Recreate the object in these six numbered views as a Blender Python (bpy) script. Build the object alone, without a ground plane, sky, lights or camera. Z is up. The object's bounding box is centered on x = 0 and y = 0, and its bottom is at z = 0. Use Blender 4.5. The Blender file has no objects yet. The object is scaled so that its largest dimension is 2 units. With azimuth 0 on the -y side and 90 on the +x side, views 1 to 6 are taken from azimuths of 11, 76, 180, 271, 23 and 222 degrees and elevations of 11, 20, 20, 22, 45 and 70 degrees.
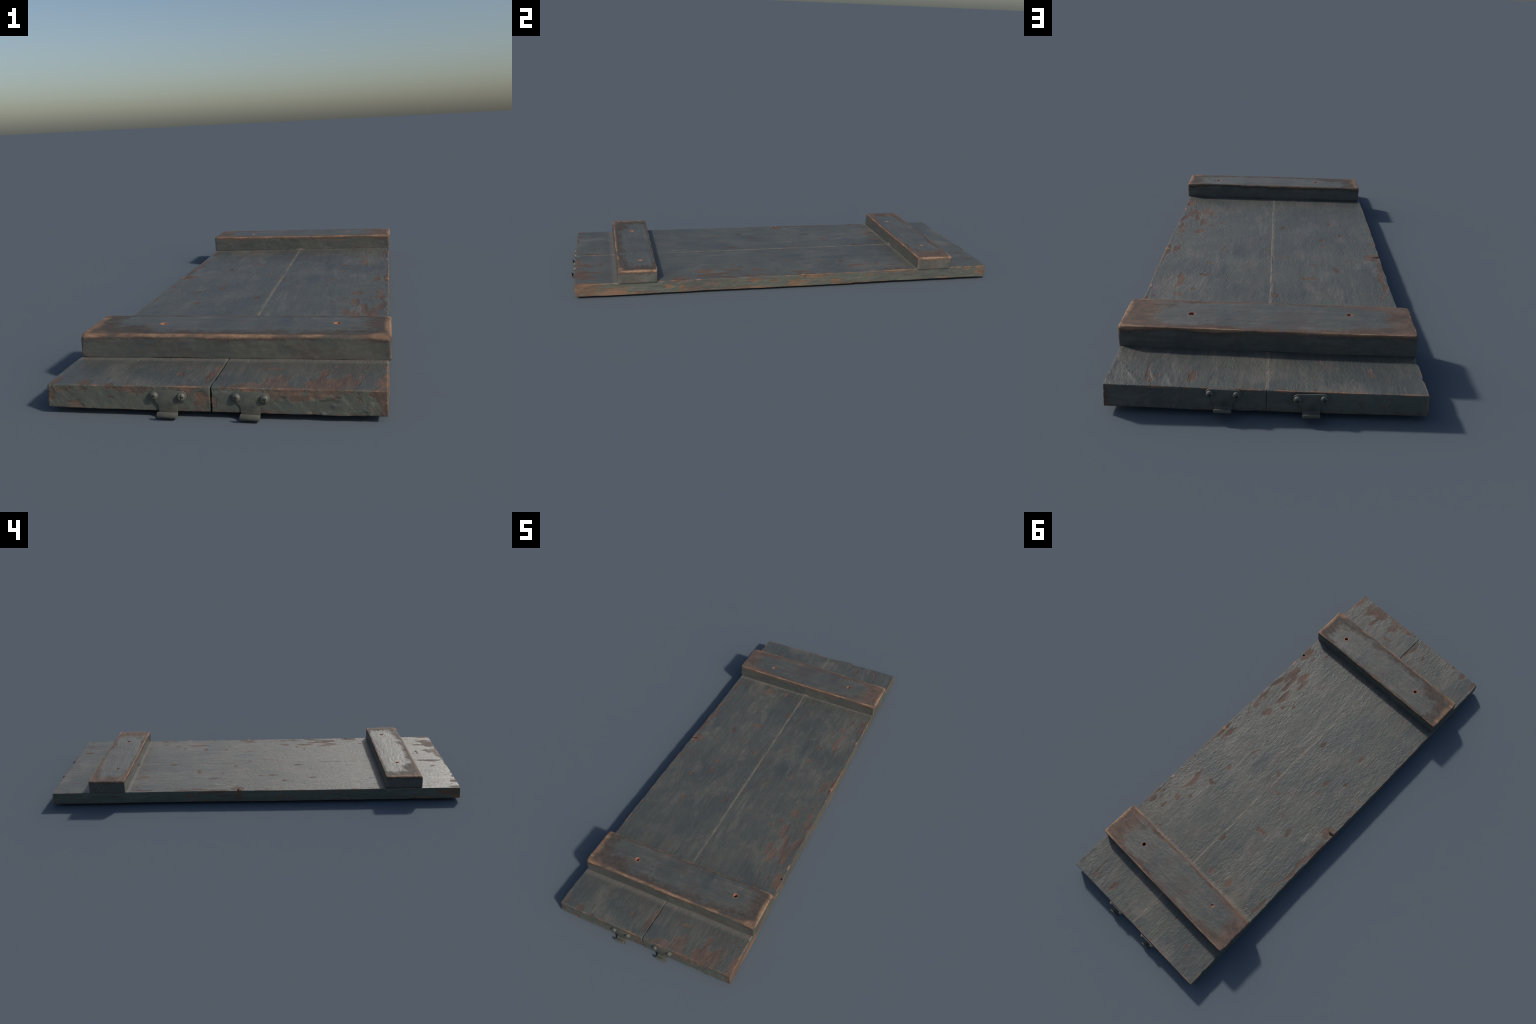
"""Weathered wooden crate lid: two painted planks, two battens, four hook brackets."""
import bpy, bmesh, math
import numpy as np
from mathutils import Vector, Matrix

# ------------------------------------------------------------------ noise
def _hash(ix, iy, iz, seed):
    h = (ix * 374761393 + iy * 668265263 + iz * 2147483647 + seed * 974711) & 0xFFFFFFFF
    h = ((h ^ (h >> 13)) * 1274126177) & 0xFFFFFFFF
    h = (h ^ (h >> 16)) & 0xFFFF
    return h / 32767.5 - 1.0

def vnoise(P, scale, seed=0):
    """Smooth value noise in [-1, 1]; scale is a number or a triple (cycles per metre)."""
    q = P * np.asarray(scale, float)
    i = np.floor(q).astype(np.int64)
    f = q - i
    f = f * f * f * (f * (f * 6 - 15) + 10)
    r = 0
    for dx in (0, 1):
        wx = f[:, 0] if dx else 1 - f[:, 0]
        for dy in (0, 1):
            wy = f[:, 1] if dy else 1 - f[:, 1]
            for dz in (0, 1):
                wz = f[:, 2] if dz else 1 - f[:, 2]
                r = r + wx * wy * wz * _hash(i[:, 0] + dx, i[:, 1] + dy, i[:, 2] + dz, seed)
    return r

def fbm(P, scale, seed=0, octaves=3):
    s = np.asarray(scale, float); a, r = 1.0, 0
    for k in range(octaves):
        r = r + a * vnoise(P + 7.3 * k, s * 2 ** k, seed + 31 * k)
        a *= 0.5
    return r

def sstep(a, b, x):
    t = np.clip((x - a) / (b - a), 0, 1)
    return t * t * (3 - 2 * t)

# ------------------------------------------------------------------ board builder
EDGE = [0, .0006, .0014, .0024, .0036, .005, .0068, .009, .012]

def grid_lines(length, pitch, extra=()):
    """Parameters along one side of a board, denser near both ends and at extra places."""
    inner = np.linspace(EDGE[-1], length - EDGE[-1], max(2, int(length / pitch)))[1:-1]
    s = set(round(v, 6) for v in EDGE) | set(round(length - v, 6) for v in EDGE)
    s |= set(round(v, 6) for v in inner)
    for c, half, step in extra:
        s |= set(round(v, 6) for v in np.arange(c - half, c + half, step) if .002 < v < length - .002)
    a = np.array(sorted(s))
    return a[np.concatenate([[True], np.diff(a) > 2e-4])]

def box_shell(X, Y, Z):
    """Vertices and quads on the surface of a box cut along the given grid lines."""
    nx, ny, nz = len(X) - 1, len(Y) - 1, len(Z) - 1
    ids, quads, off = [], [], 0
    def face(na, nb, fn, flip):
        nonlocal off
        a, b = np.meshgrid(np.arange(na + 1), np.arange(nb + 1), indexing='ij')
        ids.append(np.stack(fn(a.ravel(), b.ravel()), 1))
        k = off + np.arange((na + 1) * (nb + 1)).reshape(na + 1, nb + 1)
        q = np.stack([k[:-1, :-1], k[1:, :-1], k[1:, 1:], k[:-1, 1:]], -1).reshape(-1, 4)
        quads.append(q[:, ::-1] if flip else q)
        off += (na + 1) * (nb + 1)
    z, = [np.zeros_like]
    face(nx, ny, lambda a, b: (a, b, z(a)), True)
    face(nx, ny, lambda a, b: (a, b, z(a) + nz), False)
    face(nx, nz, lambda a, b: (a, z(a), b), False)
    face(nx, nz, lambda a, b: (a, z(a) + ny, b), True)
    face(ny, nz, lambda a, b: (z(a), a, b), True)
    face(ny, nz, lambda a, b: (z(a) + nx, a, b), False)
    ids = np.concatenate(ids); quads = np.concatenate(quads)
    u, inv = np.unique(ids, axis=0, return_inverse=True)
    return np.stack([X[u[:, 0]], Y[u[:, 1]], Z[u[:, 2]]], 1), inv.ravel()[quads]

def make_mesh(name, verts, faces):
    me = bpy.data.meshes.new(name)
    me.vertices.add(len(verts)); me.vertices.foreach_set('co', np.asarray(verts, np.float32).ravel())
    n = len(faces)
    me.loops.add(n * 4); me.loops.foreach_set('vertex_index', faces.astype(np.int32).ravel())
    me.polygons.add(n)
    me.polygons.foreach_set('loop_start', np.arange(0, n * 4, 4, dtype=np.int32))
    me.polygons.foreach_set('loop_total', np.full(n, 4, np.int32))
    me.update(calc_edges=True); me.validate()
    me.shade_smooth()
    return me

def rounded(P, size, radius):
    """Round the box edges by a per-vertex radius; returns points and outward normals."""
    r = radius[:, None]
    inner = np.clip(P, r, np.asarray(size) - r)
    d = P - inner
    n = d / np.maximum(np.linalg.norm(d, axis=1, keepdims=True), 1e-9)
    return inner + n * r, n

def add_object(name, me, parent, mats=()):
    ob = bpy.data.objects.new(name, me)
    bpy.context.scene.collection.objects.link(ob)
    ob.parent = parent
    for m in mats:
        if me.materials.find(m.name) < 0:
            me.materials.append(m)
    return ob

# ------------------------------------------------------------------ node helpers
class Sock:
    """A node output that can be used in arithmetic."""
    def __init__(self, g, s): self.g, self.s = g, s
    def _m(self, op, a, b=None, c=None, clamp=False):
        n = self.g.nt.nodes.new('ShaderNodeMath'); n.operation = op; n.use_clamp = clamp
        for i, v in enumerate((a, b, c)):
            if v is None: continue
            if isinstance(v, Sock): self.g.nt.links.new(v.s, n.inputs[i])
            else: n.inputs[i].default_value = float(v)
        return Sock(self.g, n.outputs[0])
    def __add__(self, o): return self._m('ADD', self, o)
    __radd__ = __add__
    def __mul__(self, o): return self._m('MULTIPLY', self, o)
    __rmul__ = __mul__
    def __sub__(self, o): return self._m('SUBTRACT', self, o)
    def __rsub__(self, o): return self._m('SUBTRACT', o, self)
    def __truediv__(self, o): return self._m('DIVIDE', self, o)
    def abs(self): return self._m('ABSOLUTE', self)
    def min(self, o): return self._m('MINIMUM', self, o)
    def max(self, o): return self._m('MAXIMUM', self, o)
    def pow(self, o): return self._m('POWER', self, o)
    def clamp(self): return self._m('ADD', self, 0.0, clamp=True)
    def step(self, a, b):
        """Smooth 0..1 ramp from a to b (a may exceed b)."""
        n = self.g.nt.nodes.new('ShaderNodeMapRange'); n.interpolation_type = 'SMOOTHSTEP'
        self.g.nt.links.new(self.s, n.inputs['Value'])
        if a <= b: n.inputs['From Min'].default_value, n.inputs['From Max'].default_value = a, b
        else:
            n.inputs['From Min'].default_value, n.inputs['From Max'].default_value = b, a
            n.inputs['To Min'].default_value, n.inputs['To Max'].default_value = 1, 0
        return Sock(self.g, n.outputs['Result'])

class Graph:
    def __init__(self, name):
        self.mat = bpy.data.materials.new(name); self.mat.use_nodes = True
        self.nt = self.mat.node_tree; self.nt.nodes.clear()
        self.out = self.nt.nodes.new('ShaderNodeOutputMaterial')
        self.bsdf = self.nt.nodes.new('ShaderNodeBsdfPrincipled')
        self.nt.links.new(self.bsdf.outputs[0], self.out.inputs[0])
        tc = self.nt.nodes.new('ShaderNodeTexCoord')
        self.P = tc.outputs['Object']
        geo = self.nt.nodes.new('ShaderNodeNewGeometry')
        self.point = Sock(self, geo.outputs['Pointiness'])
        self.rand = Sock(self, self.nt.nodes.new('ShaderNodeObjectInfo').outputs['Random'])
        self.x, self.y, self.z = self.split(self.P)
    def split(self, v):
        s = self.nt.nodes.new('ShaderNodeSeparateXYZ'); self.nt.links.new(v, s.inputs[0])
        return [Sock(self, o) for o in s.outputs]
    def vec(self, op, a, b=None, scale=None):
        n = self.nt.nodes.new('ShaderNodeVectorMath'); n.operation = op
        for i, v in enumerate((a, b)):
            if v is None: continue
            if isinstance(v, (tuple, list)): n.inputs[i].default_value = v
            else: self.nt.links.new(v, n.inputs[i])
        if scale is not None: n.inputs['Scale'].default_value = scale
        return n.outputs['Value'] if op in ('LENGTH', 'DISTANCE') else n.outputs[0]
    def noise(self, stretch=(1, 1, 1), scale=1, detail=3, rough=.55, distort=0, offset=(0, 0, 0), color=False, at=None):
        m = self.nt.nodes.new('ShaderNodeMapping')
        self.nt.links.new(at or self.P, m.inputs[0])
        m.inputs['Location'].default_value = offset; m.inputs['Scale'].default_value = stretch
        n = self.nt.nodes.new('ShaderNodeTexNoise')
        self.nt.links.new(m.outputs[0], n.inputs['Vector'])
        n.inputs['Scale'].default_value = scale; n.inputs['Detail'].default_value = detail
        n.inputs['Roughness'].default_value = rough; n.inputs['Distortion'].default_value = distort
        return n.outputs['Color'] if color else Sock(self, n.outputs[0])
    def warped(self, amount, scale, stretch=(1, 1, 1), detail=3):
        c = self.noise(stretch, scale, detail, color=True)
        return self.vec('ADD', self.P, self.vec('SCALE', self.vec('SUBTRACT', c, (.5, .5, .5)), scale=amount))
    def blobs(self, at, items):
        """Smallest normalised distance to a list of ellipsoids (centre, radii): < 1 is inside."""
        r = None
        for c, rad in items:
            d = self.vec('LENGTH', self.vec('DIVIDE', self.vec('SUBTRACT', at, tuple(c)), tuple(rad)))
            d = Sock(self, d); r = d if r is None else r.min(d)
        return r
    def mix(self, fac, a, b):
        n = self.nt.nodes.new('ShaderNodeMix'); n.data_type = 'RGBA'
        if isinstance(fac, Sock): self.nt.links.new(fac.s, n.inputs[0])
        else: n.inputs[0].default_value = fac
        for v, i in ((a, 6), (b, 7)):
            if isinstance(v, tuple): n.inputs[i].default_value = (*v, 1)
            else: self.nt.links.new(v, n.inputs[i])
        return n.outputs[2]
    def bump(self, h, dist, strength=1.0, prev=None):
        n = self.nt.nodes.new('ShaderNodeBump')
        self.nt.links.new(h.s, n.inputs['Height'])
        n.inputs['Distance'].default_value = dist; n.inputs['Strength'].default_value = strength
        if prev: self.nt.links.new(prev, n.inputs['Normal'])
        return n.outputs[0]
    def finish(self, color, rough, normal=None, spec=.5):
        self.nt.links.new(color, self.bsdf.inputs['Base Color'])
        if isinstance(rough, Sock): self.nt.links.new(rough.s, self.bsdf.inputs['Roughness'])
        else: self.bsdf.inputs['Roughness'].default_value = rough
        if isinstance(spec, Sock): self.nt.links.new(spec.s, self.bsdf.inputs['Specular IOR Level'])
        else: self.bsdf.inputs['Specular IOR Level'].default_value = spec
        if normal: self.nt.links.new(normal, self.bsdf.inputs['Normal'])
        return self.mat

# ------------------------------------------------------------------ colours
PAINT_BLUE = (.062, .069, .066)
PAINT_GREEN = (.099, .101, .083)
PAINT_DEEP = (.050, .057, .056)
DUST = (.190, .160, .132)
BARE = (.165, .100, .075)
BARE_DARK = (.095, .064, .052)
TAN = (.330, .195, .115)
ORANGE = (.420, .185, .105)
STAIN = (.052, .042, .037)

def paint_color(g, grain):
    """Patchy blue-grey and grey-green paint with dusty smears; grain is the stretch along the wood."""
    big = g.noise((1, 1, 1), 5.5, 4, .6, .6)
    streak = g.noise(grain, 1, 4, .6)
    fine = g.noise((1, 1, 1), 55, 4, .65)
    c = g.mix((big * .8 + streak * .5 - .15).step(.28, .72), PAINT_BLUE, PAINT_GREEN)
    c = g.mix(fine.step(.60, .36) * .25, c, PAINT_DEEP)
    cloud = g.noise((1, .5, 1), 13, 5, .65, 1.0, (0, 9, 4))
    c = g.mix(cloud.step(.52, .70) * .40, c, BARE_DARK)
    c = g.mix(cloud.step(.44, .28) * .55, c, PAINT_DEEP)
    smear = g.noise((1, .6, 1), 7, 5, .65, 1.2, (3.1, 1.7, 0))
    c = g.mix((smear.step(.47, .72) * (streak.step(.36, .60) * .65 + .35)) * .50, c, DUST)
    scuff = g.noise((22, 9, 22), 1, 5, .7, 1.5, (7, 3, 1))
    c = g.mix((scuff.step(.58, .72) * .45), c, DUST)
    return c, big, streak, fine

# ------------------------------------------------------------------ plank layout
SIDE_L, SIDE_R = -.3700, .3665
END_F, END_B = -.9765, .9705
def seam_x(y): return .001 - .0045 * sstep(-.6, .5, y)
def gap(y): return .0004 + .0028 * (1 - sstep(-.84, -.70, y))

def plank_material(name, is_right):
    g = Graph(name)
    paint, big, streak, fine = paint_color(g, (70, 6, 70))
    w = g.warped(.045, 26, (1, .4, 1), 5)
    w2 = g.warped(.016, 60, (1, .5, 1), 3)
    T = .067
    def top(pts): return [((x, y, T), (rx, ry, .03)) for x, y, rx, ry in pts]
    if is_right:
        patches = top([(.24, -.955, .055, .05), (.285, -.935, .03, .05), (.232, -.90, .012, .05), (.14, -.945, .03, .05), (.08, -.965, .045, .022),
                       (.20, -.985, .17, .018), (.118, -.863, .022, .009), (.326, -.385, .022, .06), (.268, -.41, .02, .05),
                       (.275, -.265, .013, .06), (.300, -.34, .011, .07), (.248, -.375, .010, .05), (.347, -.31, .014, .06), (.345, -.21, .010, .04), (.272, -.155, .018, .03), (.338, -.15, .012, .025), (.24, -.227, .012, .012),
                       (.194, -.262, .009, .012), (.283, .335, .013, .07), (.274, .44, .014, .014), (.231, .403, .013, .014),
                       (.203, .28, .025, .011), (.201, .173, .012, .015), (.342, .523, .014, .022), (.288, .506, .008, .022),
                       (.35, -.52, .02, .05), (.169, .923, .012, .03), (.279, .904, .007, .05), (.33, .05, .012, .05)])
        patches += [((.364, y, z), (.02, ry, rz)) for y, z, ry, rz in
                    [(-.93, .035, .095, .045), (-.83, .022, .09, .022), (-.70, .016, .07, .006), (-.575, .040, .022, .007),
                     (-.513, .033, .014, .010), (-.22, .018, .10, .007), (-.177, .056, .05, .012), (.02, .030, .055, .013),
                     (-.10, .045, .025, .010), (.10, .060, .12, .011), (.20, .030, .03, .012), (.32, .018, .10, .008), (.366, .052, .03, .010),
                     (.87, .060, .022, .008), (.935, .045, .028, .024), (.962, .04, .012, .035), (.743, .020, .06, .006), (.5, .064, .08, .005)]]
        patches += [((x, -.977, z), (rx, .012, rz)) for x, z, rx, rz in
                    [(.355, .057, .028, .012), (.364, .03, .008, .03), (.20, .067, .10, .0045), (.03, .063, .02, .008), (.008, .03, .012, .02)]]
    else:
        patches = top([(-.177, -.08, .012, .03), (-.185, -.02, .008, .015), (-.052, .106, .015, .014), (-.216, .206, .010, .038),
                       (-.041, -.217, .008, .02), (-.214, -.281, .012, .022), (-.015, .426, .018, .022), (-.183, .559, .012, .03),
                       (-.09, .566, .012, .02), (-.352, .536, .010, .06), (-.345, .085, .035, .035), (-.357, .17, .014, .07),
                       (-.09, -.904, .010, .012), (-.012, -.90, .011, .06), (-.28, -.965, .02, .02), (-.12, .29, .03, .012),
                       (-.35, .30, .010, .09), (-.355, -.95, .014, .03), (-.10, -.985, .12, .014), (-.25, -.14, .008, .02)])
        patches += [((-.368, y, z), (.02, ry, rz)) for y, z, ry, rz in
                    [(.678, .044, .022, .008), (.309, .043, .022, .018), (.075, .035, .020, .03), (.196, .061, .10, .006),
                     (-.80, .024, .06, .008), (-.918, .043, .05, .018), (-.96, .03, .02, .03)]]
        patches += [((x, -.977, z), (rx, .012, rz)) for x, z, rx, rz in
                    [(-.33, .058, .03, .008), (-.360, .045, .010, .02), (-.20, .061, .05, .006), (-.022, .040, .024, .024), (-.05, .067, .07, .004),
                     (-.30, .022, .02, .008)]]
    bare = g.blobs(w, patches)
    bare = bare + (g.noise((75, 20, 75), 1, 5, .68) - .5) * 1.9
    # sparse small flakes everywhere, drawn out along the grain
    flake = g.noise((34, 13, 34), 1, 4, .62, .5, (5, 2, 0))
    near_edge = g.x.abs().step(.20, .36) * (g.y.step(-.62, -.45) * g.y.step(.05, -.15) * (1.3 if is_right else 0.2) + 1.0)
    small = g.noise((70, 30, 70), 1, 4, .65, .8, (9, 1, 3))
    flakes = (flake + near_edge * .035).step(.645, .69).max((small + near_edge * .03 + (big - .5) * .15).step(.66, .70) * .7)
    bare_m = (bare.step(1.02, .70) * (g.noise((40, 16, 40), 1, 4, .65, 0, (2, 2, 9)).step(.28, .55) * .5 + .5)).max(flakes * .75)
    # long hairline checks that follow the grain, broken up
    check = (g.noise((45, 1.6, 45), 1, 2, .5, .25, (3, 0, 5)) - .5).abs().step(.011, .002)
    crack = check * g.noise((14, 5, 14), 1, 3, .6, 0, (1, 6, 2)).step(.56, .66)
    # worn arrises
    ex = ((g.x - SIDE_R) if is_right else (g.x - SIDE_L)).abs()
    ey = (g.y - END_F).abs().min((g.y - END_B).abs())
    ez = (g.z - .067).abs().min((g.z - .0135).abs())
    arris = (ex + ez).min(ey + ez).min(ex + ey)
    wob = g.noise((1, 1, 1), 38, 4, .65)
    patchy = g.noise((1, 1, 1), 7, 3, .6, 0, (8, 8, 1))
    edge_m = (arris + (wob - .5) * .016 + (patchy - .45) * .016 + g.z.step(.03, .02) * .01).step(.0042, .0012)
    edge_brown = (arris + (wob - .5) * .045 + (patchy - .45) * .02).step(.0065, .000)
    seam = (g.x - (.001 - .0045 * g.y.step(-.6, .5))).abs()
    seam_line = (seam + (wob - .5) * .009).step(.0062, .0008) * g.y.step(-.70, -.55) * (g.z.step(.055, .062))
    dust_base = ((g.y + .803).abs() + (wob - .5) * .012).step(.022, .001).max(((g.y - .608).abs() + (wob - .5) * .012).step(.011, .002))
    dust_base = dust_base * g.z.step(.060, .064)
    tone = g.noise((30, 8, 30), 1, 4, .6, 0, (1, 4, 2))
    barec = g.mix(tone.step(.36, .66), BARE_DARK, BARE)
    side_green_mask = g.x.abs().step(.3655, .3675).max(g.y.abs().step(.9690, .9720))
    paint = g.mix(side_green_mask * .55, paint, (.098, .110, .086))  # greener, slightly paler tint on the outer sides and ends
    side_rust = g.mix(tone.step(.40, .62), (.15, .088, .058), (.235, .128, .070))
    barec = g.mix(g.x.abs().step(.3655, .3675) * .7, barec, side_rust)
    c = g.mix(bare_m * .85, paint, barec)
    c = g.mix(edge_brown * .65, c, barec)
    c = g.mix(edge_m * .50, c, TAN)
    c = g.mix(seam_line * .42, c, (.27, .220, .165))
    c = g.mix(dust_base * .32, c, (.23, .20, .175))
    marks = [((.3569, -.504, .066), (.0045, .0045, .02))] if is_right else [((-.357, .078, .064), (.011, .0025, .02))]
    dark = g.blobs(w2, marks).step(1.1, .7)
    c = g.mix(crack * .5, c, STAIN)
    c = g.mix(dark, c, (.015, .012, .010))
    if is_right:
        chip = g.blobs(w2, [((.361, .047, .066), (.006, .012, .012)), ((.362, -.44, .067), (.004, .02, .01)), ((.362, .38, .067), (.004, .012, .008))]).step(1, .7)
        c = g.mix(chip, c, TAN)
    rest = g.noise((1, .5, 1), 8, 3, .6, 0, (6, 2, 8)).step(.34, .62) * .75 + .25
    n = g.bump((g.noise((150, 62, 150), 1, 2, .5, .4) - .5) * rest * (g.y.abs().step(.974, .968) * .75 + .25), .0026, .66)
    n = g.bump(g.noise((1, .6, 1), 300, 2, .6), .0008, .6, n)
    n = g.bump(1 - bare_m, .0008, .8, n)
    n = g.bump(1 - crack, .0008, .6, n)
    worn = bare_m.max(edge_brown)
    rough = worn * .25 + .50 + (fine - .5) * .15
    return g.finish(c, rough, n, .54 - worn * .36)

def batten_material(name, L, W, H, holes, wear, tone):
    """wear: widths of the stained and the bare zone at the -x, +x, -y, +y top edges."""
    g = Graph(name)
    paint, big, streak, fine = paint_color(g, (6, 70, 70))
    wob = g.noise((.7, 1, 1), 24, 6, .68, .6, (2, 5, 1))
    wob2 = g.noise((1, 1, 1), 70, 4, .65)
    ex0, ex1 = g.x + L / 2, L / 2 - g.x
    ey0, ey1 = g.y + W / 2, W / 2 - g.y
    along = g.noise((1, 0, 0), 5, 3, .6, 0, (4.3 + tone, 0, 0)) - .5
    drop = H - g.z
    def zone(widths, ragged, down):
        d = None
        for k, (e, wd) in enumerate(zip((ex0, ex1, ey0, ey1), widths)):
            v = e / wd if k < 2 else e / ((g.x * (2 / L)).pow(2.0) * (1.5 * wd) + wd * .55)
            d = v if d is None else d.min(v)
        return d + drop * down + (g.noise((.8, 1, 1), 9, 4, .6, 0, (1, 1, 6 + tone)) - .5) * 1.4 + (wob - .5) * ragged + (wob2 - .5) * .7 + along * 2.2
    stain = zone([w[0] for w in wear], 2.2, 70.0).step(1.30, .45)
    tan = zone([w[1] for w in wear], 1.6, 110.0).step(1.0, .10)
    # every arris is rubbed thin
    ex, ey, ez = ex0.min(ex1), ey0.min(ey1), drop.abs()
    ar = (ex + ez).min(ey + ez).min(ex + ey + .002)
    arris = (ar + (wob2 - .5) * .012 + (wob - .5) * .024 + along * .02).step(.0056, .0010)
    brown = g.mix(wob2.step(.35, .65), STAIN, BARE_DARK)
    if tone: brown = g.mix(wob.step(.40, .60), BARE_DARK, BARE)
    c = g.mix(stain * .70, paint, brown)
    blot = g.noise((.6, 1, 1), 11, 5, .65, .8, (5 + tone, 3, 2)).step(.53, .68)
    c = g.mix(blot * .50, c, BARE_DARK)
    specks = g.noise((14, 30, 30), 1, 4, .62, .5, (1, 7, 0)).step(.655, .70)
    c = g.mix(specks * .6, c, BARE_DARK)
    tanc = g.mix(g.noise((10, 60, 60), 1, 4, .6).step(.35, .65), (.20, .118, .075), (.34, .21, .128))
    c = g.mix(tan * .80, c, tanc)
    c = g.mix(arris * .52, c, tanc)
    end = ex.step(.02, .006) * wob.step(.52, .62) * .6
    c = g.mix(end, c, BARE_DARK)
    ww = g.warped(.006, 90)
    rim = g.blobs(ww, [((x, y, H), (r, r, .03)) for x, y, r in holes]).step(1.25, .85)
    c = g.mix(rim * (.65 if tone else .9), c, ORANGE)
    n = g.bump((g.noise((70, 130, 130), 1, 2, .5, .4) - .5) * (g.z.step(H - .008, H - .003) * .7 + .3), .0020, .6)
    n = g.bump(g.noise((.6, 1, 1), 280, 2, .6), .0007, .5, n)
    worn = stain.max(arris)
    rough = worn * .22 + .50 + (fine - .5) * .15
    return g.finish(c, rough, n, .54 - worn * .36)

def metal_material(name):
    """Brackets are painted over with the same olive grey, rubbed on the arrises."""
    g = Graph(name)
    fine = g.noise((1, 1, 1), 180, 4, .6)
    big = g.noise((1, 1, 1), 45, 3, .6)
    c = g.mix(big.step(.35, .65), (.072, .079, .070), (.105, .106, .086))
    c = g.mix(fine.step(.58, .72) * .6, c, BARE_DARK)
    rub = g.point.step(.53, .60)
    c = g.mix(rub * .35, c, (.20, .17, .13))
    n = g.bump(fine, .0008, .4)
    return g.finish(c, .48 + (big - .5) * .2, n, .5)

def putty_material(name):
    g = Graph(name)
    a = g.noise((1, .35, 1), 60, 4, .6); b = g.noise((1, 1, 1), 11, 3, .6)
    c = g.mix(a.step(.35, .65), (.105, .104, .090), (.195, .162, .124))
    c = g.mix(b.step(.44, .62) * .75, c, PAINT_GREEN)
    return g.finish(c, .7, g.bump(a, .001, .5), .3)

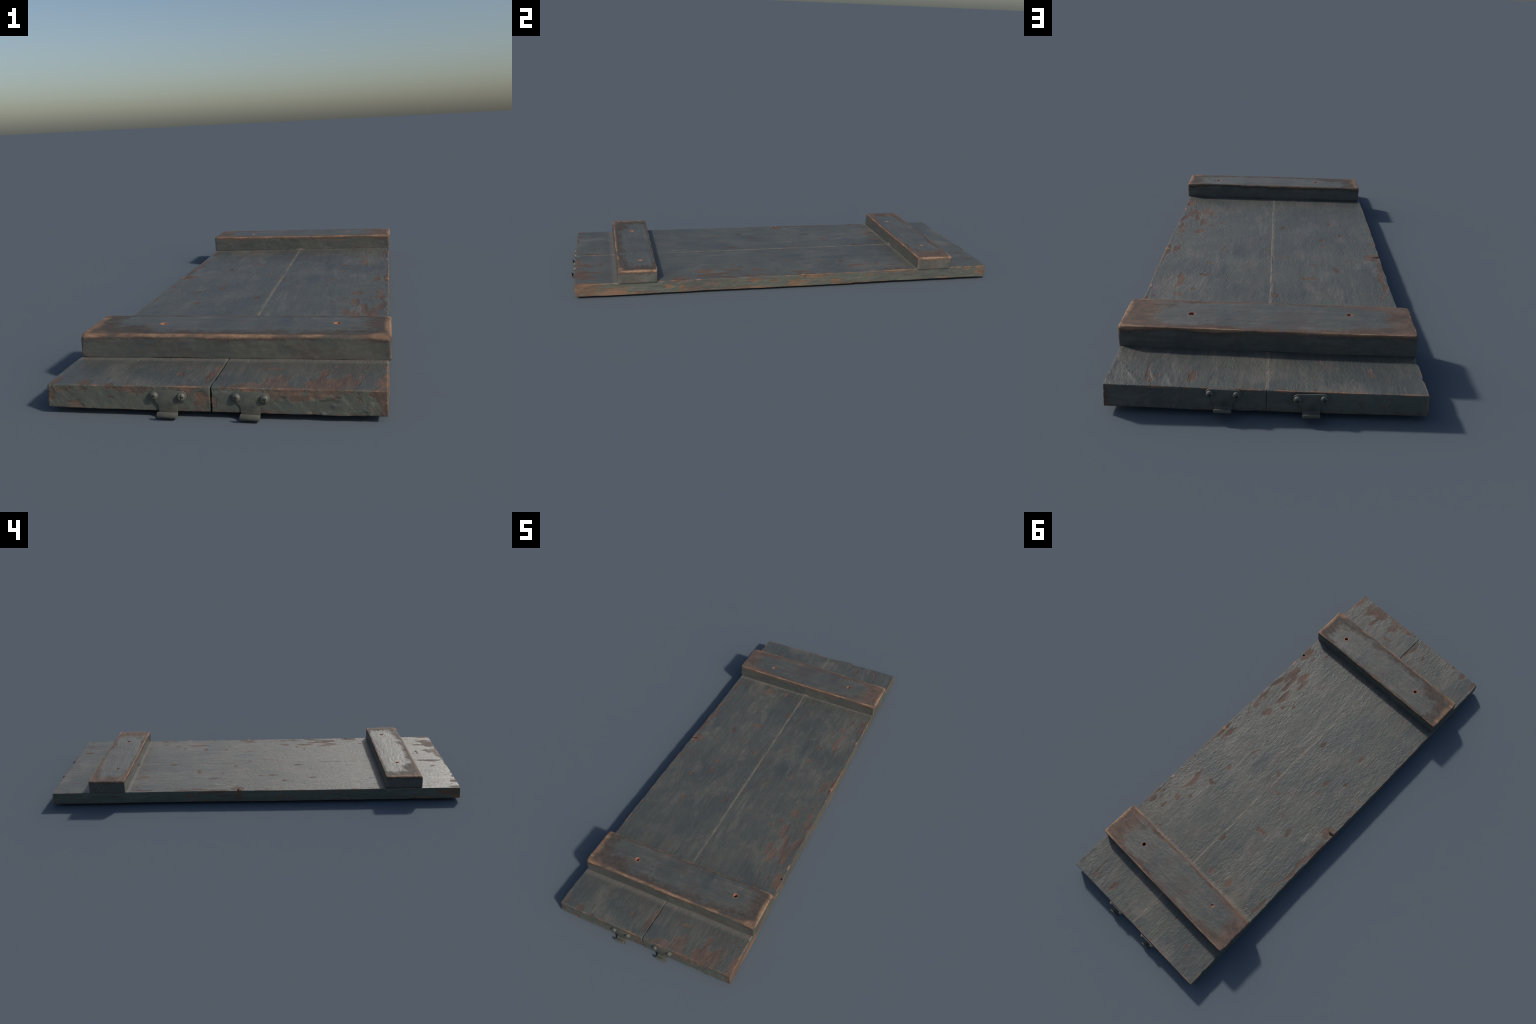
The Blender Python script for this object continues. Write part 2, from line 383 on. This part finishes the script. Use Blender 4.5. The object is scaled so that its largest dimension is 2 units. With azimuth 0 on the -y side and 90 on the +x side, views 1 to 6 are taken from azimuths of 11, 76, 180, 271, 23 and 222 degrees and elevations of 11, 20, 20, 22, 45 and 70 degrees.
# ------------------------------------------------------------------ planks
def build_plank(parent, is_right):
    y0, y1 = END_F, END_B
    zb, zt = .0116, .0668
    length, thick = y1 - y0, zt - zb
    width = (SIDE_R if is_right else -SIDE_L)
    extra_y, extra_x = [], []
    if is_right:
        extra_y = [(-.504 - y0, .009, .0012), (.285 - y0, .008, .0015)]
        extra_x = [(.357, .008, .0012)]
    else:
        extra_y = [(.078 - y0, .016, .0014)]
        extra_x = [(.028, .028, .0022)]
    X = grid_lines(width, .0034, extra_x); Y = grid_lines(length, .0036, extra_y); Z = grid_lines(thick, .0042)
    P, F = box_shell(X, Y, Z)
    world = P + np.array([0 if is_right else SIDE_L, y0, zb])
    sd = 11 if is_right else 47
    # radius of the arrises: small along the sides, softer at the ends, nicked here and there
    rad = .0018 + .0012 * np.clip(fbm(world, (14, 14, 14), sd), -.8, 1.5) + .003 * np.clip(fbm(world, 30, sd + 3) - .65, 0, 1)
    if not is_right:
        rad = rad + .004 * sstep(.06, .0, np.hypot(world[:, 0] - SIDE_L, world[:, 1] - END_F))
    rad = np.clip(rad, .0012, .008)
    Q, N = rounded(P, (width, length, thick), rad)
    x, y, z = Q[:, 0].copy(), Q[:, 1] + y0, Q[:, 2] + zb
    # stretch each row between the seam and the outer side
    t = x / width
    if is_right:
        xin = seam_x(y) + gap(y) / 2
        xout = SIDE_R - .0015 * sstep(.3, 1, y) + .0012 * np.sin(y * 7 + 1) + .0016 * (1 - (z - zb) / thick)
        x = xin + t * (xout - xin)
        z = z + (z - zb) / thick * (.0040 * sstep(.2, .95, y) * t - .0010 * sstep(-.65, -.4, y) * sstep(.6, .2, y))
        z = z + (1 - sstep(.0, .6, (z - zb) / thick)) * .0022 * sstep(.283, .288, y) * sstep(.5, .9, t)
    else:
        t = 1 - t                       # 0 at the seam, 1 at the outer side
        xin = seam_x(y) - gap(y) / 2
        xout = SIDE_L + .0016 * np.sin(y * 5.3) - .0016 * (1 - (z - zb) / thick)
        x = xin + t * (xout - xin)
        z = z - (z - zb) / thick * .0012 * t
    y = y + (-.0015 if is_right else .0022) * sstep(.9, .97, y) * t
    V = np.stack([x, y, z], 1)
    topness = np.clip(N[:, 2], 0, 1); endness = np.abs(N[:, 1])
    d = .0005 * fbm(V, (14, 4, 14), sd + 5, 3) + .00028 * fbm(V, (110, 36, 110), sd + 6, 2)
    d = d + endness * (.0005 * fbm(V, (36, 36, 36), sd + 8, 2) + .00025 * fbm(V + V[:, [2, 1, 0]] * .8, (90, 90, 120), sd + 9, 2))
    # ragged outline along the long sides
    d = d + np.abs(N[:, 0]) * .0009 * fbm(V, (20, 20, 60), sd + 12, 3)
    V = V + N * d[:, None]
    if not is_right:
        # split knot on the long side, with a lifted splinter next to it
        s = (V[:, 0] - SIDE_L); line = .078 + .006 * np.sin(s * 130)
        cut = sstep(.0042, .0014, np.abs(V[:, 1] - line) + .10 * np.clip(s - .008, 0, 1)) * sstep(.032, .010, s)
        V[:, 2] -= cut * .009 * sstep(zt - .012, zt - .002, V[:, 2])
        V[:, 0] += cut * .003 * sstep(.012, .0, s) * sstep(zt - .018, zt - .008, V[:, 2])
        lift = sstep(.009, .002, np.abs(V[:, 1] - .067)) * sstep(.03, .006, s)
        V[:, 2] += lift * .0022 * topness
        for yc, wd, dp in ((.815, .022, .004), (.90, .012, .003), (-.02, .03, .002), (.30, .04, .0018)):
            V[:, 0] += dp * sstep(wd, wd * .3, np.abs(V[:, 1] - yc)) * sstep(.02, .0, s) * sstep(zt - .03, zt, V[:, 2])
    else:
        r = np.hypot(V[:, 0] - .357, V[:, 1] + .504)
        V[:, 2] -= .008 * sstep(.0046, .0028, r) * topness
        s = SIDE_R - V[:, 0]
        lump = sstep(.011, .003, np.abs(V[:, 1] - .047)) * sstep(.008, .001, s) * sstep(zt - .02, zt - .004, V[:, 2])
        V[:, 0] += .0025 * lump; V[:, 2] += .0012 * lump
        # blistered paint on the top of the far end
        for xc, yc, k in ((.262, .925, .5), (.225, .935, .35), (.31, .93, .6)):
            u = (V[:, 0] - xc) + k * (V[:, 1] - yc)
            V[:, 2] += topness * .0013 * sstep(-.016, -.001, u) * sstep(.004, .0, u) * sstep(.035, .012, np.abs(V[:, 1] - yc))
        # thick flaking paint on the sawn end
        e = sstep(END_F + .006, END_F + .001, V[:, 1])
        q = fbm(V, (26, 26, 40), 77, 4) + .9 * sstep(.24, .12, V[:, 0]) - 2.2 * sstep(zt - .014, zt - .004, V[:, 2]) - 2.5 * sstep(.33, .355, V[:, 0])
        V[:, 1] -= e * .0016 * sstep(-.3, -.1, q)
    me = make_mesh('plank', V, F)
    mat = plank_material('weathered_plank_paint_right' if is_right else 'weathered_plank_paint_left', is_right)
    return add_object('plank', me, parent, [mat])

# ------------------------------------------------------------------ battens
def build_batten(parent, size, centre, angle, holes, wear, sd, soft_edge, tone):
    L, W, H = size
    X = grid_lines(L, .0032); Y = grid_lines(W, .0032); Z = grid_lines(H, .0035)
    P, F = box_shell(X, Y, Z)
    C = P - np.array([L / 2, W / 2, 0])
    rad = .0032 + .0018 * np.clip(fbm(C, 16, sd), -.8, 1.4)
    top_front = sstep(-W / 2 + .02, -W / 2, C[:, 1]) * sstep(H - .02, H, C[:, 2])
    ends = sstep(L / 2 - .02, L / 2, np.abs(C[:, 0]))
    rad = rad + soft_edge * top_front + .0015 * ends * sstep(H - .02, H, C[:, 2])
    rad = rad + .003 * ends * sstep(W / 2 - .015, W / 2, np.abs(C[:, 1]))
    rad = np.clip(rad, .0015, .012)
    Q, N = rounded(P, size, rad)
    V = Q - np.array([L / 2, W / 2, 0])
    d = .0006 * fbm(V, (7, 24, 24), sd + 5) + .00028 * fbm(V, (36, 110, 110), sd + 6, 2)
    d = d + np.abs(N[:, 1]) * .0003 * fbm(V, 60, sd + 7, 2) + np.abs(N[:, 0]) * .0004 * fbm(V, 50, sd + 8, 2)
    # gentle crown and uneven width
    d = d + np.clip(N[:, 2], 0, 1) * .0014 * (1 - (2 * V[:, 0] / L) ** 2) * (1 - (2 * V[:, 1] / W) ** 2)
    d = d + np.abs(N[:, 1]) * .0012 * vnoise(V, (5, 5, 1), sd + 11)
    V = V + N * d[:, None]
    me = make_mesh('batten', V, F)
    ob = add_object('batten', me, parent)
    ob.location = centre; ob.rotation_euler = (0, 0, angle)
    # bored holes
    bm = bmesh.new()
    for hx, hy, hr, depth in holes:
        tilt = Matrix.Translation((hx, hy, H))
        bmesh.ops.create_cone(bm, cap_ends=True, segments=32, radius1=hr * .92, radius2=hr * 1.08, depth=2 * depth, matrix=tilt)
    cm = bpy.data.meshes.new('bore'); bm.to_mesh(cm); bm.free()
    cut = add_object('bore', cm, parent); cut.location = centre; cut.rotation_euler = ob.rotation_euler
    mod = ob.modifiers.new('bore', 'BOOLEAN'); mod.object = cut; mod.operation = 'DIFFERENCE'; mod.solver = 'EXACT'
    bpy.context.view_layer.update()
    dg = bpy.context.evaluated_depsgraph_get()
    new = bpy.data.meshes.new_from_object(ob.evaluated_get(dg))
    ob.modifiers.clear(); ob.data = new; new.name = 'batten'
    new.materials.clear()
    new.shade_smooth(); new.set_sharp_from_angle(angle=math.radians(50))
    bpy.data.objects.remove(cut); bpy.data.meshes.remove(cm); bpy.data.meshes.remove(me)
    new.materials.append(batten_material('worn_batten_paint', L, W, H, [(h[0], h[1], h[2] * 1.15) for h in holes], wear, tone))
    return ob

# ------------------------------------------------------------------ brackets and screws
EAR = .0297          # half the distance between the screws
def bracket_mesh(drop, reach, lip):
    """T-shaped strap with a hook; origin between the screws, outward along -y."""
    t = .0032
    half = []
    half.append((0, .0118)); half.append((EAR - .004, .0118))
    for k in range(8):                                  # ear around the screw
        a = math.radians(80 - k * 19)
        half.append((EAR + .0118 * math.cos(a), .0118 * math.sin(a)))
    for k in range(1, 7):                               # sweep into the neck
        a = math.radians(90 - k * 15)
        half.append((.0205 + .0115 * (1 - math.cos(math.radians(90) - a)) * 0 + .0125 * (1 - k / 6) ** 1.6, -.0095 - .0155 * (k / 6)))
    rr = .006
    half.append((.0205, -drop + rr + t))
    outline = half + [(-x, z) for x, z in reversed(half[1:])]
    bm = bmesh.new()
    vs = [bm.verts.new((x, -t, z)) for x, z in outline]
    f = bm.faces.new(vs)
    ext = bmesh.ops.extrude_face_region(bm, geom=[f])
    bmesh.ops.translate(bm, vec=(0, t, 0), verts=[v for v in ext['geom'] if isinstance(v, bmesh.types.BMVert)])
    bmesh.ops.recalc_face_normals(bm, faces=bm.faces)
    # hook: strip bent outward and up
    path = [(0, -drop + rr + t + .0005)]
    ro = (reach) / 2
    for k in range(0, 13):
        a = math.pi * k / 12
        path.append((-ro + ro * math.cos(a), -drop + rr + t - (rr + t) * math.sin(a)))
    path.append((-reach, -drop + lip))
    hw = .0203
    rings = []
    for i, (y, z) in enumerate(path):
        a = path[max(0, i - 1)]; b = path[min(len(path) - 1, i + 1)]
        ty, tz = b[0] - a[0], b[1] - a[1]; l = math.hypot(ty, tz)
        ny, nz = -tz / l, ty / l                     # towards the inside of the hook
        w = hw if i < len(path) - 1 else hw - .0018
        o = (y, z); inn = (y - ny * -t, z + nz * t)
        inn = (y + (-t if False else ny * -t), z + nz * -t)
        rings.append([bm.verts.new((-w, o[0], o[1])), bm.verts.new((w, o[0], o[1])),
                      bm.verts.new((w, inn[0], inn[1])), bm.verts.new((-w, inn[0], inn[1]))])
    hook = []
    for r0, r1 in zip(rings, rings[1:]):
        for k in range(4):
            hook.append(bm.faces.new((r0[k], r0[(k + 1) % 4], r1[(k + 1) % 4], r1[k])))
    hook.append(bm.faces.new(rings[0][::-1])); hook.append(bm.faces.new(rings[-1]))
    bmesh.ops.recalc_face_normals(bm, faces=hook)
    sharp = [e for e in bm.edges if len(e.link_faces) == 2 and e.calc_face_angle(0) > .7]
    bmesh.ops.bevel(bm, geom=sharp, offset=.0008, segments=2, profile=.5, affect='EDGES', clamp_overlap=True)
    me = bpy.data.meshes.new('bracket'); bm.to_mesh(me); bm.free()
    me.shade_smooth(); me.set_sharp_from_angle(angle=math.radians(40))
    return me

def screw_mesh():
    """Pan head with a cross recess; origin under the head, outward along -y."""
    bm = bmesh.new()
    prof = [(.0088, -.002), (.0092, .0022), (.0088, .0042), (.0073, .0060), (.0050, .0071), (.0024, .0076)]
    seg = 28; rings = []
    for r, h in prof:
        rings.append([bm.verts.new((r * math.cos(2 * math.pi * k / seg), -h, r * math.sin(2 * math.pi * k / seg))) for k in range(seg)])
    for a, b in zip(rings, rings[1:]):
        for k in range(seg):
            bm.faces.new((a[k], a[(k + 1) % seg], b[(k + 1) % seg], b[k]))
    bm.faces.new(rings[-1]); bm.faces.new(rings[0][::-1])
    bmesh.ops.recalc_face_normals(bm, faces=bm.faces)
    me = bpy.data.meshes.new('screw_head'); bm.to_mesh(me); bm.free()
    tmp = bpy.data.objects.new('screw_head', me); bpy.context.scene.collection.objects.link(tmp)
    bm = bmesh.new()
    for ax in (0, 1):
        m = Matrix.Translation((0, -.0076, 0)) @ Matrix.Diagonal((.0105 if ax else .0026, .0090, .0026 if ax else .0105, 1))
        bmesh.ops.create_cube(bm, size=1, matrix=m)
    cm = bpy.data.meshes.new('recess'); bm.to_mesh(cm); bm.free()
    cut = bpy.data.objects.new('recess', cm); bpy.context.scene.collection.objects.link(cut)
    mod = tmp.modifiers.new('b', 'BOOLEAN'); mod.object = cut; mod.solver = 'EXACT'; mod.use_self = True
    bpy.context.view_layer.update()
    new = bpy.data.meshes.new_from_object(tmp.evaluated_get(bpy.context.evaluated_depsgraph_get()))
    bpy.data.objects.remove(tmp); bpy.data.objects.remove(cut)
    new.name = 'screw'; new.shade_smooth(); new.set_sharp_from_angle(angle=math.radians(38))
    return new

# ------------------------------------------------------------------ assemble
lid = bpy.data.objects.new('crate_lid', None)
bpy.context.scene.collection.objects.link(lid)
lid["label"] = "weathered grey-green wooden crate lid with two battens and metal hooks"
lid["category"] = "crate lid"

build_plank(lid, False)
build_plank(lid, True)

TOP = .0655
# holes: local x, local y, radius, depth
build_batten(lid, (.7405, .1700, .0580), (.0055, -.7095, TOP), math.radians(.3),
             [(-.1868, .0049, .0084, .030), (.2431, .0167, .0086, .024)],
             ((.075, .028), (.070, .016), (.055, .020), (.014, .003)), 101, .006, 0)
build_batten(lid, (.7450, .1730, .0593), (-.0018, .7015, TOP), math.radians(-.85),
             [(-.2090, -.0236, .0075, .004), (.2001, .0024, .0084, .030)],
             ((.060, .006), (.110, .012), (.022, .006), (.028, .006)), 202, .001, 1)

# dried paint and putty squeezed into the joint between the planks
ys = np.linspace(-.66, END_B - .003, 700)
cols = np.array([-.0040, -.0020, 0, .0020, .0040])
YY, CC = np.meshgrid(ys, cols, indexing='ij')
pts = np.stack([CC.ravel(), YY.ravel(), 0 * CC.ravel()], 1)
wavy = fbm(pts * [0, 1, 0], (1, 22, 1), 61, 3)
hgt = .0667 + .0003 - .0014 * (np.abs(CC.ravel()) / .0040) ** 2 + .0004 * wavy + .0003 * fbm(pts, (300, 90, 1), 62, 2)
xx = seam_x(YY.ravel()) + CC.ravel() * (.9 + .35 * wavy)
topv = np.stack([xx, YY.ravel(), hgt], 1)
n, m = YY.shape
k = np.arange(n * m).reshape(n, m)
fq = np.stack([k[:-1, :-1], k[:-1, 1:], k[1:, 1:], k[1:, :-1]], -1).reshape(-1, 4)[:, ::-1]
add_object('seam_filler', make_mesh('seam_filler', topv, fq), lid, [putty_material('seam_putty')])

for x, y, r in ((-.004, .6135, .011), (-.016, .6140, .008), (.010, .6130, .006)):
    bm = bmesh.new()
    bmesh.ops.create_icosphere(bm, subdivisions=3, radius=1)
    for v in bm.verts:
        v.co *= 1 + .25 * math.sin(v.co.x * 5 + x * 900) * math.cos(v.co.y * 4)
    me = bpy.data.meshes.new('putty_lump'); bm.to_mesh(me); bm.free(); me.shade_smooth()
    lump = add_object('putty_lump', me, lid, [bpy.data.materials['seam_putty']])
    lump.location = (x, y, .0665); lump.scale = (r, r * .55, r * .6)

steel = metal_material('painted_steel')
front_bracket = bracket_mesh(.0458, .0222, .0165)
back_bracket = bracket_mesh(.0405, .0258, .0135)
screw = screw_mesh()
rng = np.random.default_rng(5)
for me, x, y, z, facing, roll in ((front_bracket, -.0915, -.9775, .0465, 0, 1.0), (front_bracket, .0870, -.9775, .0465, 0, 1.5),
                                  (back_bracket, .0945, .9720, .0565, 180, 1.5), (back_bracket, -.1040, .9740, .0510, 180, -2.0)):
    b = add_object('bracket', me, lid, [steel])
    b.location = (x, y, z); b.rotation_euler = (0, math.radians(roll), math.radians(facing))
    for s in (-1, 1):
        sc = add_object('screw', screw, b, [steel])
        sc.location = (s * EAR, -.0030, .0)
        sc.rotation_euler = (math.radians(rng.uniform(-9, 9)), math.radians(rng.uniform(0, 90)), math.radians(s * 8 + rng.uniform(-6, 6)))
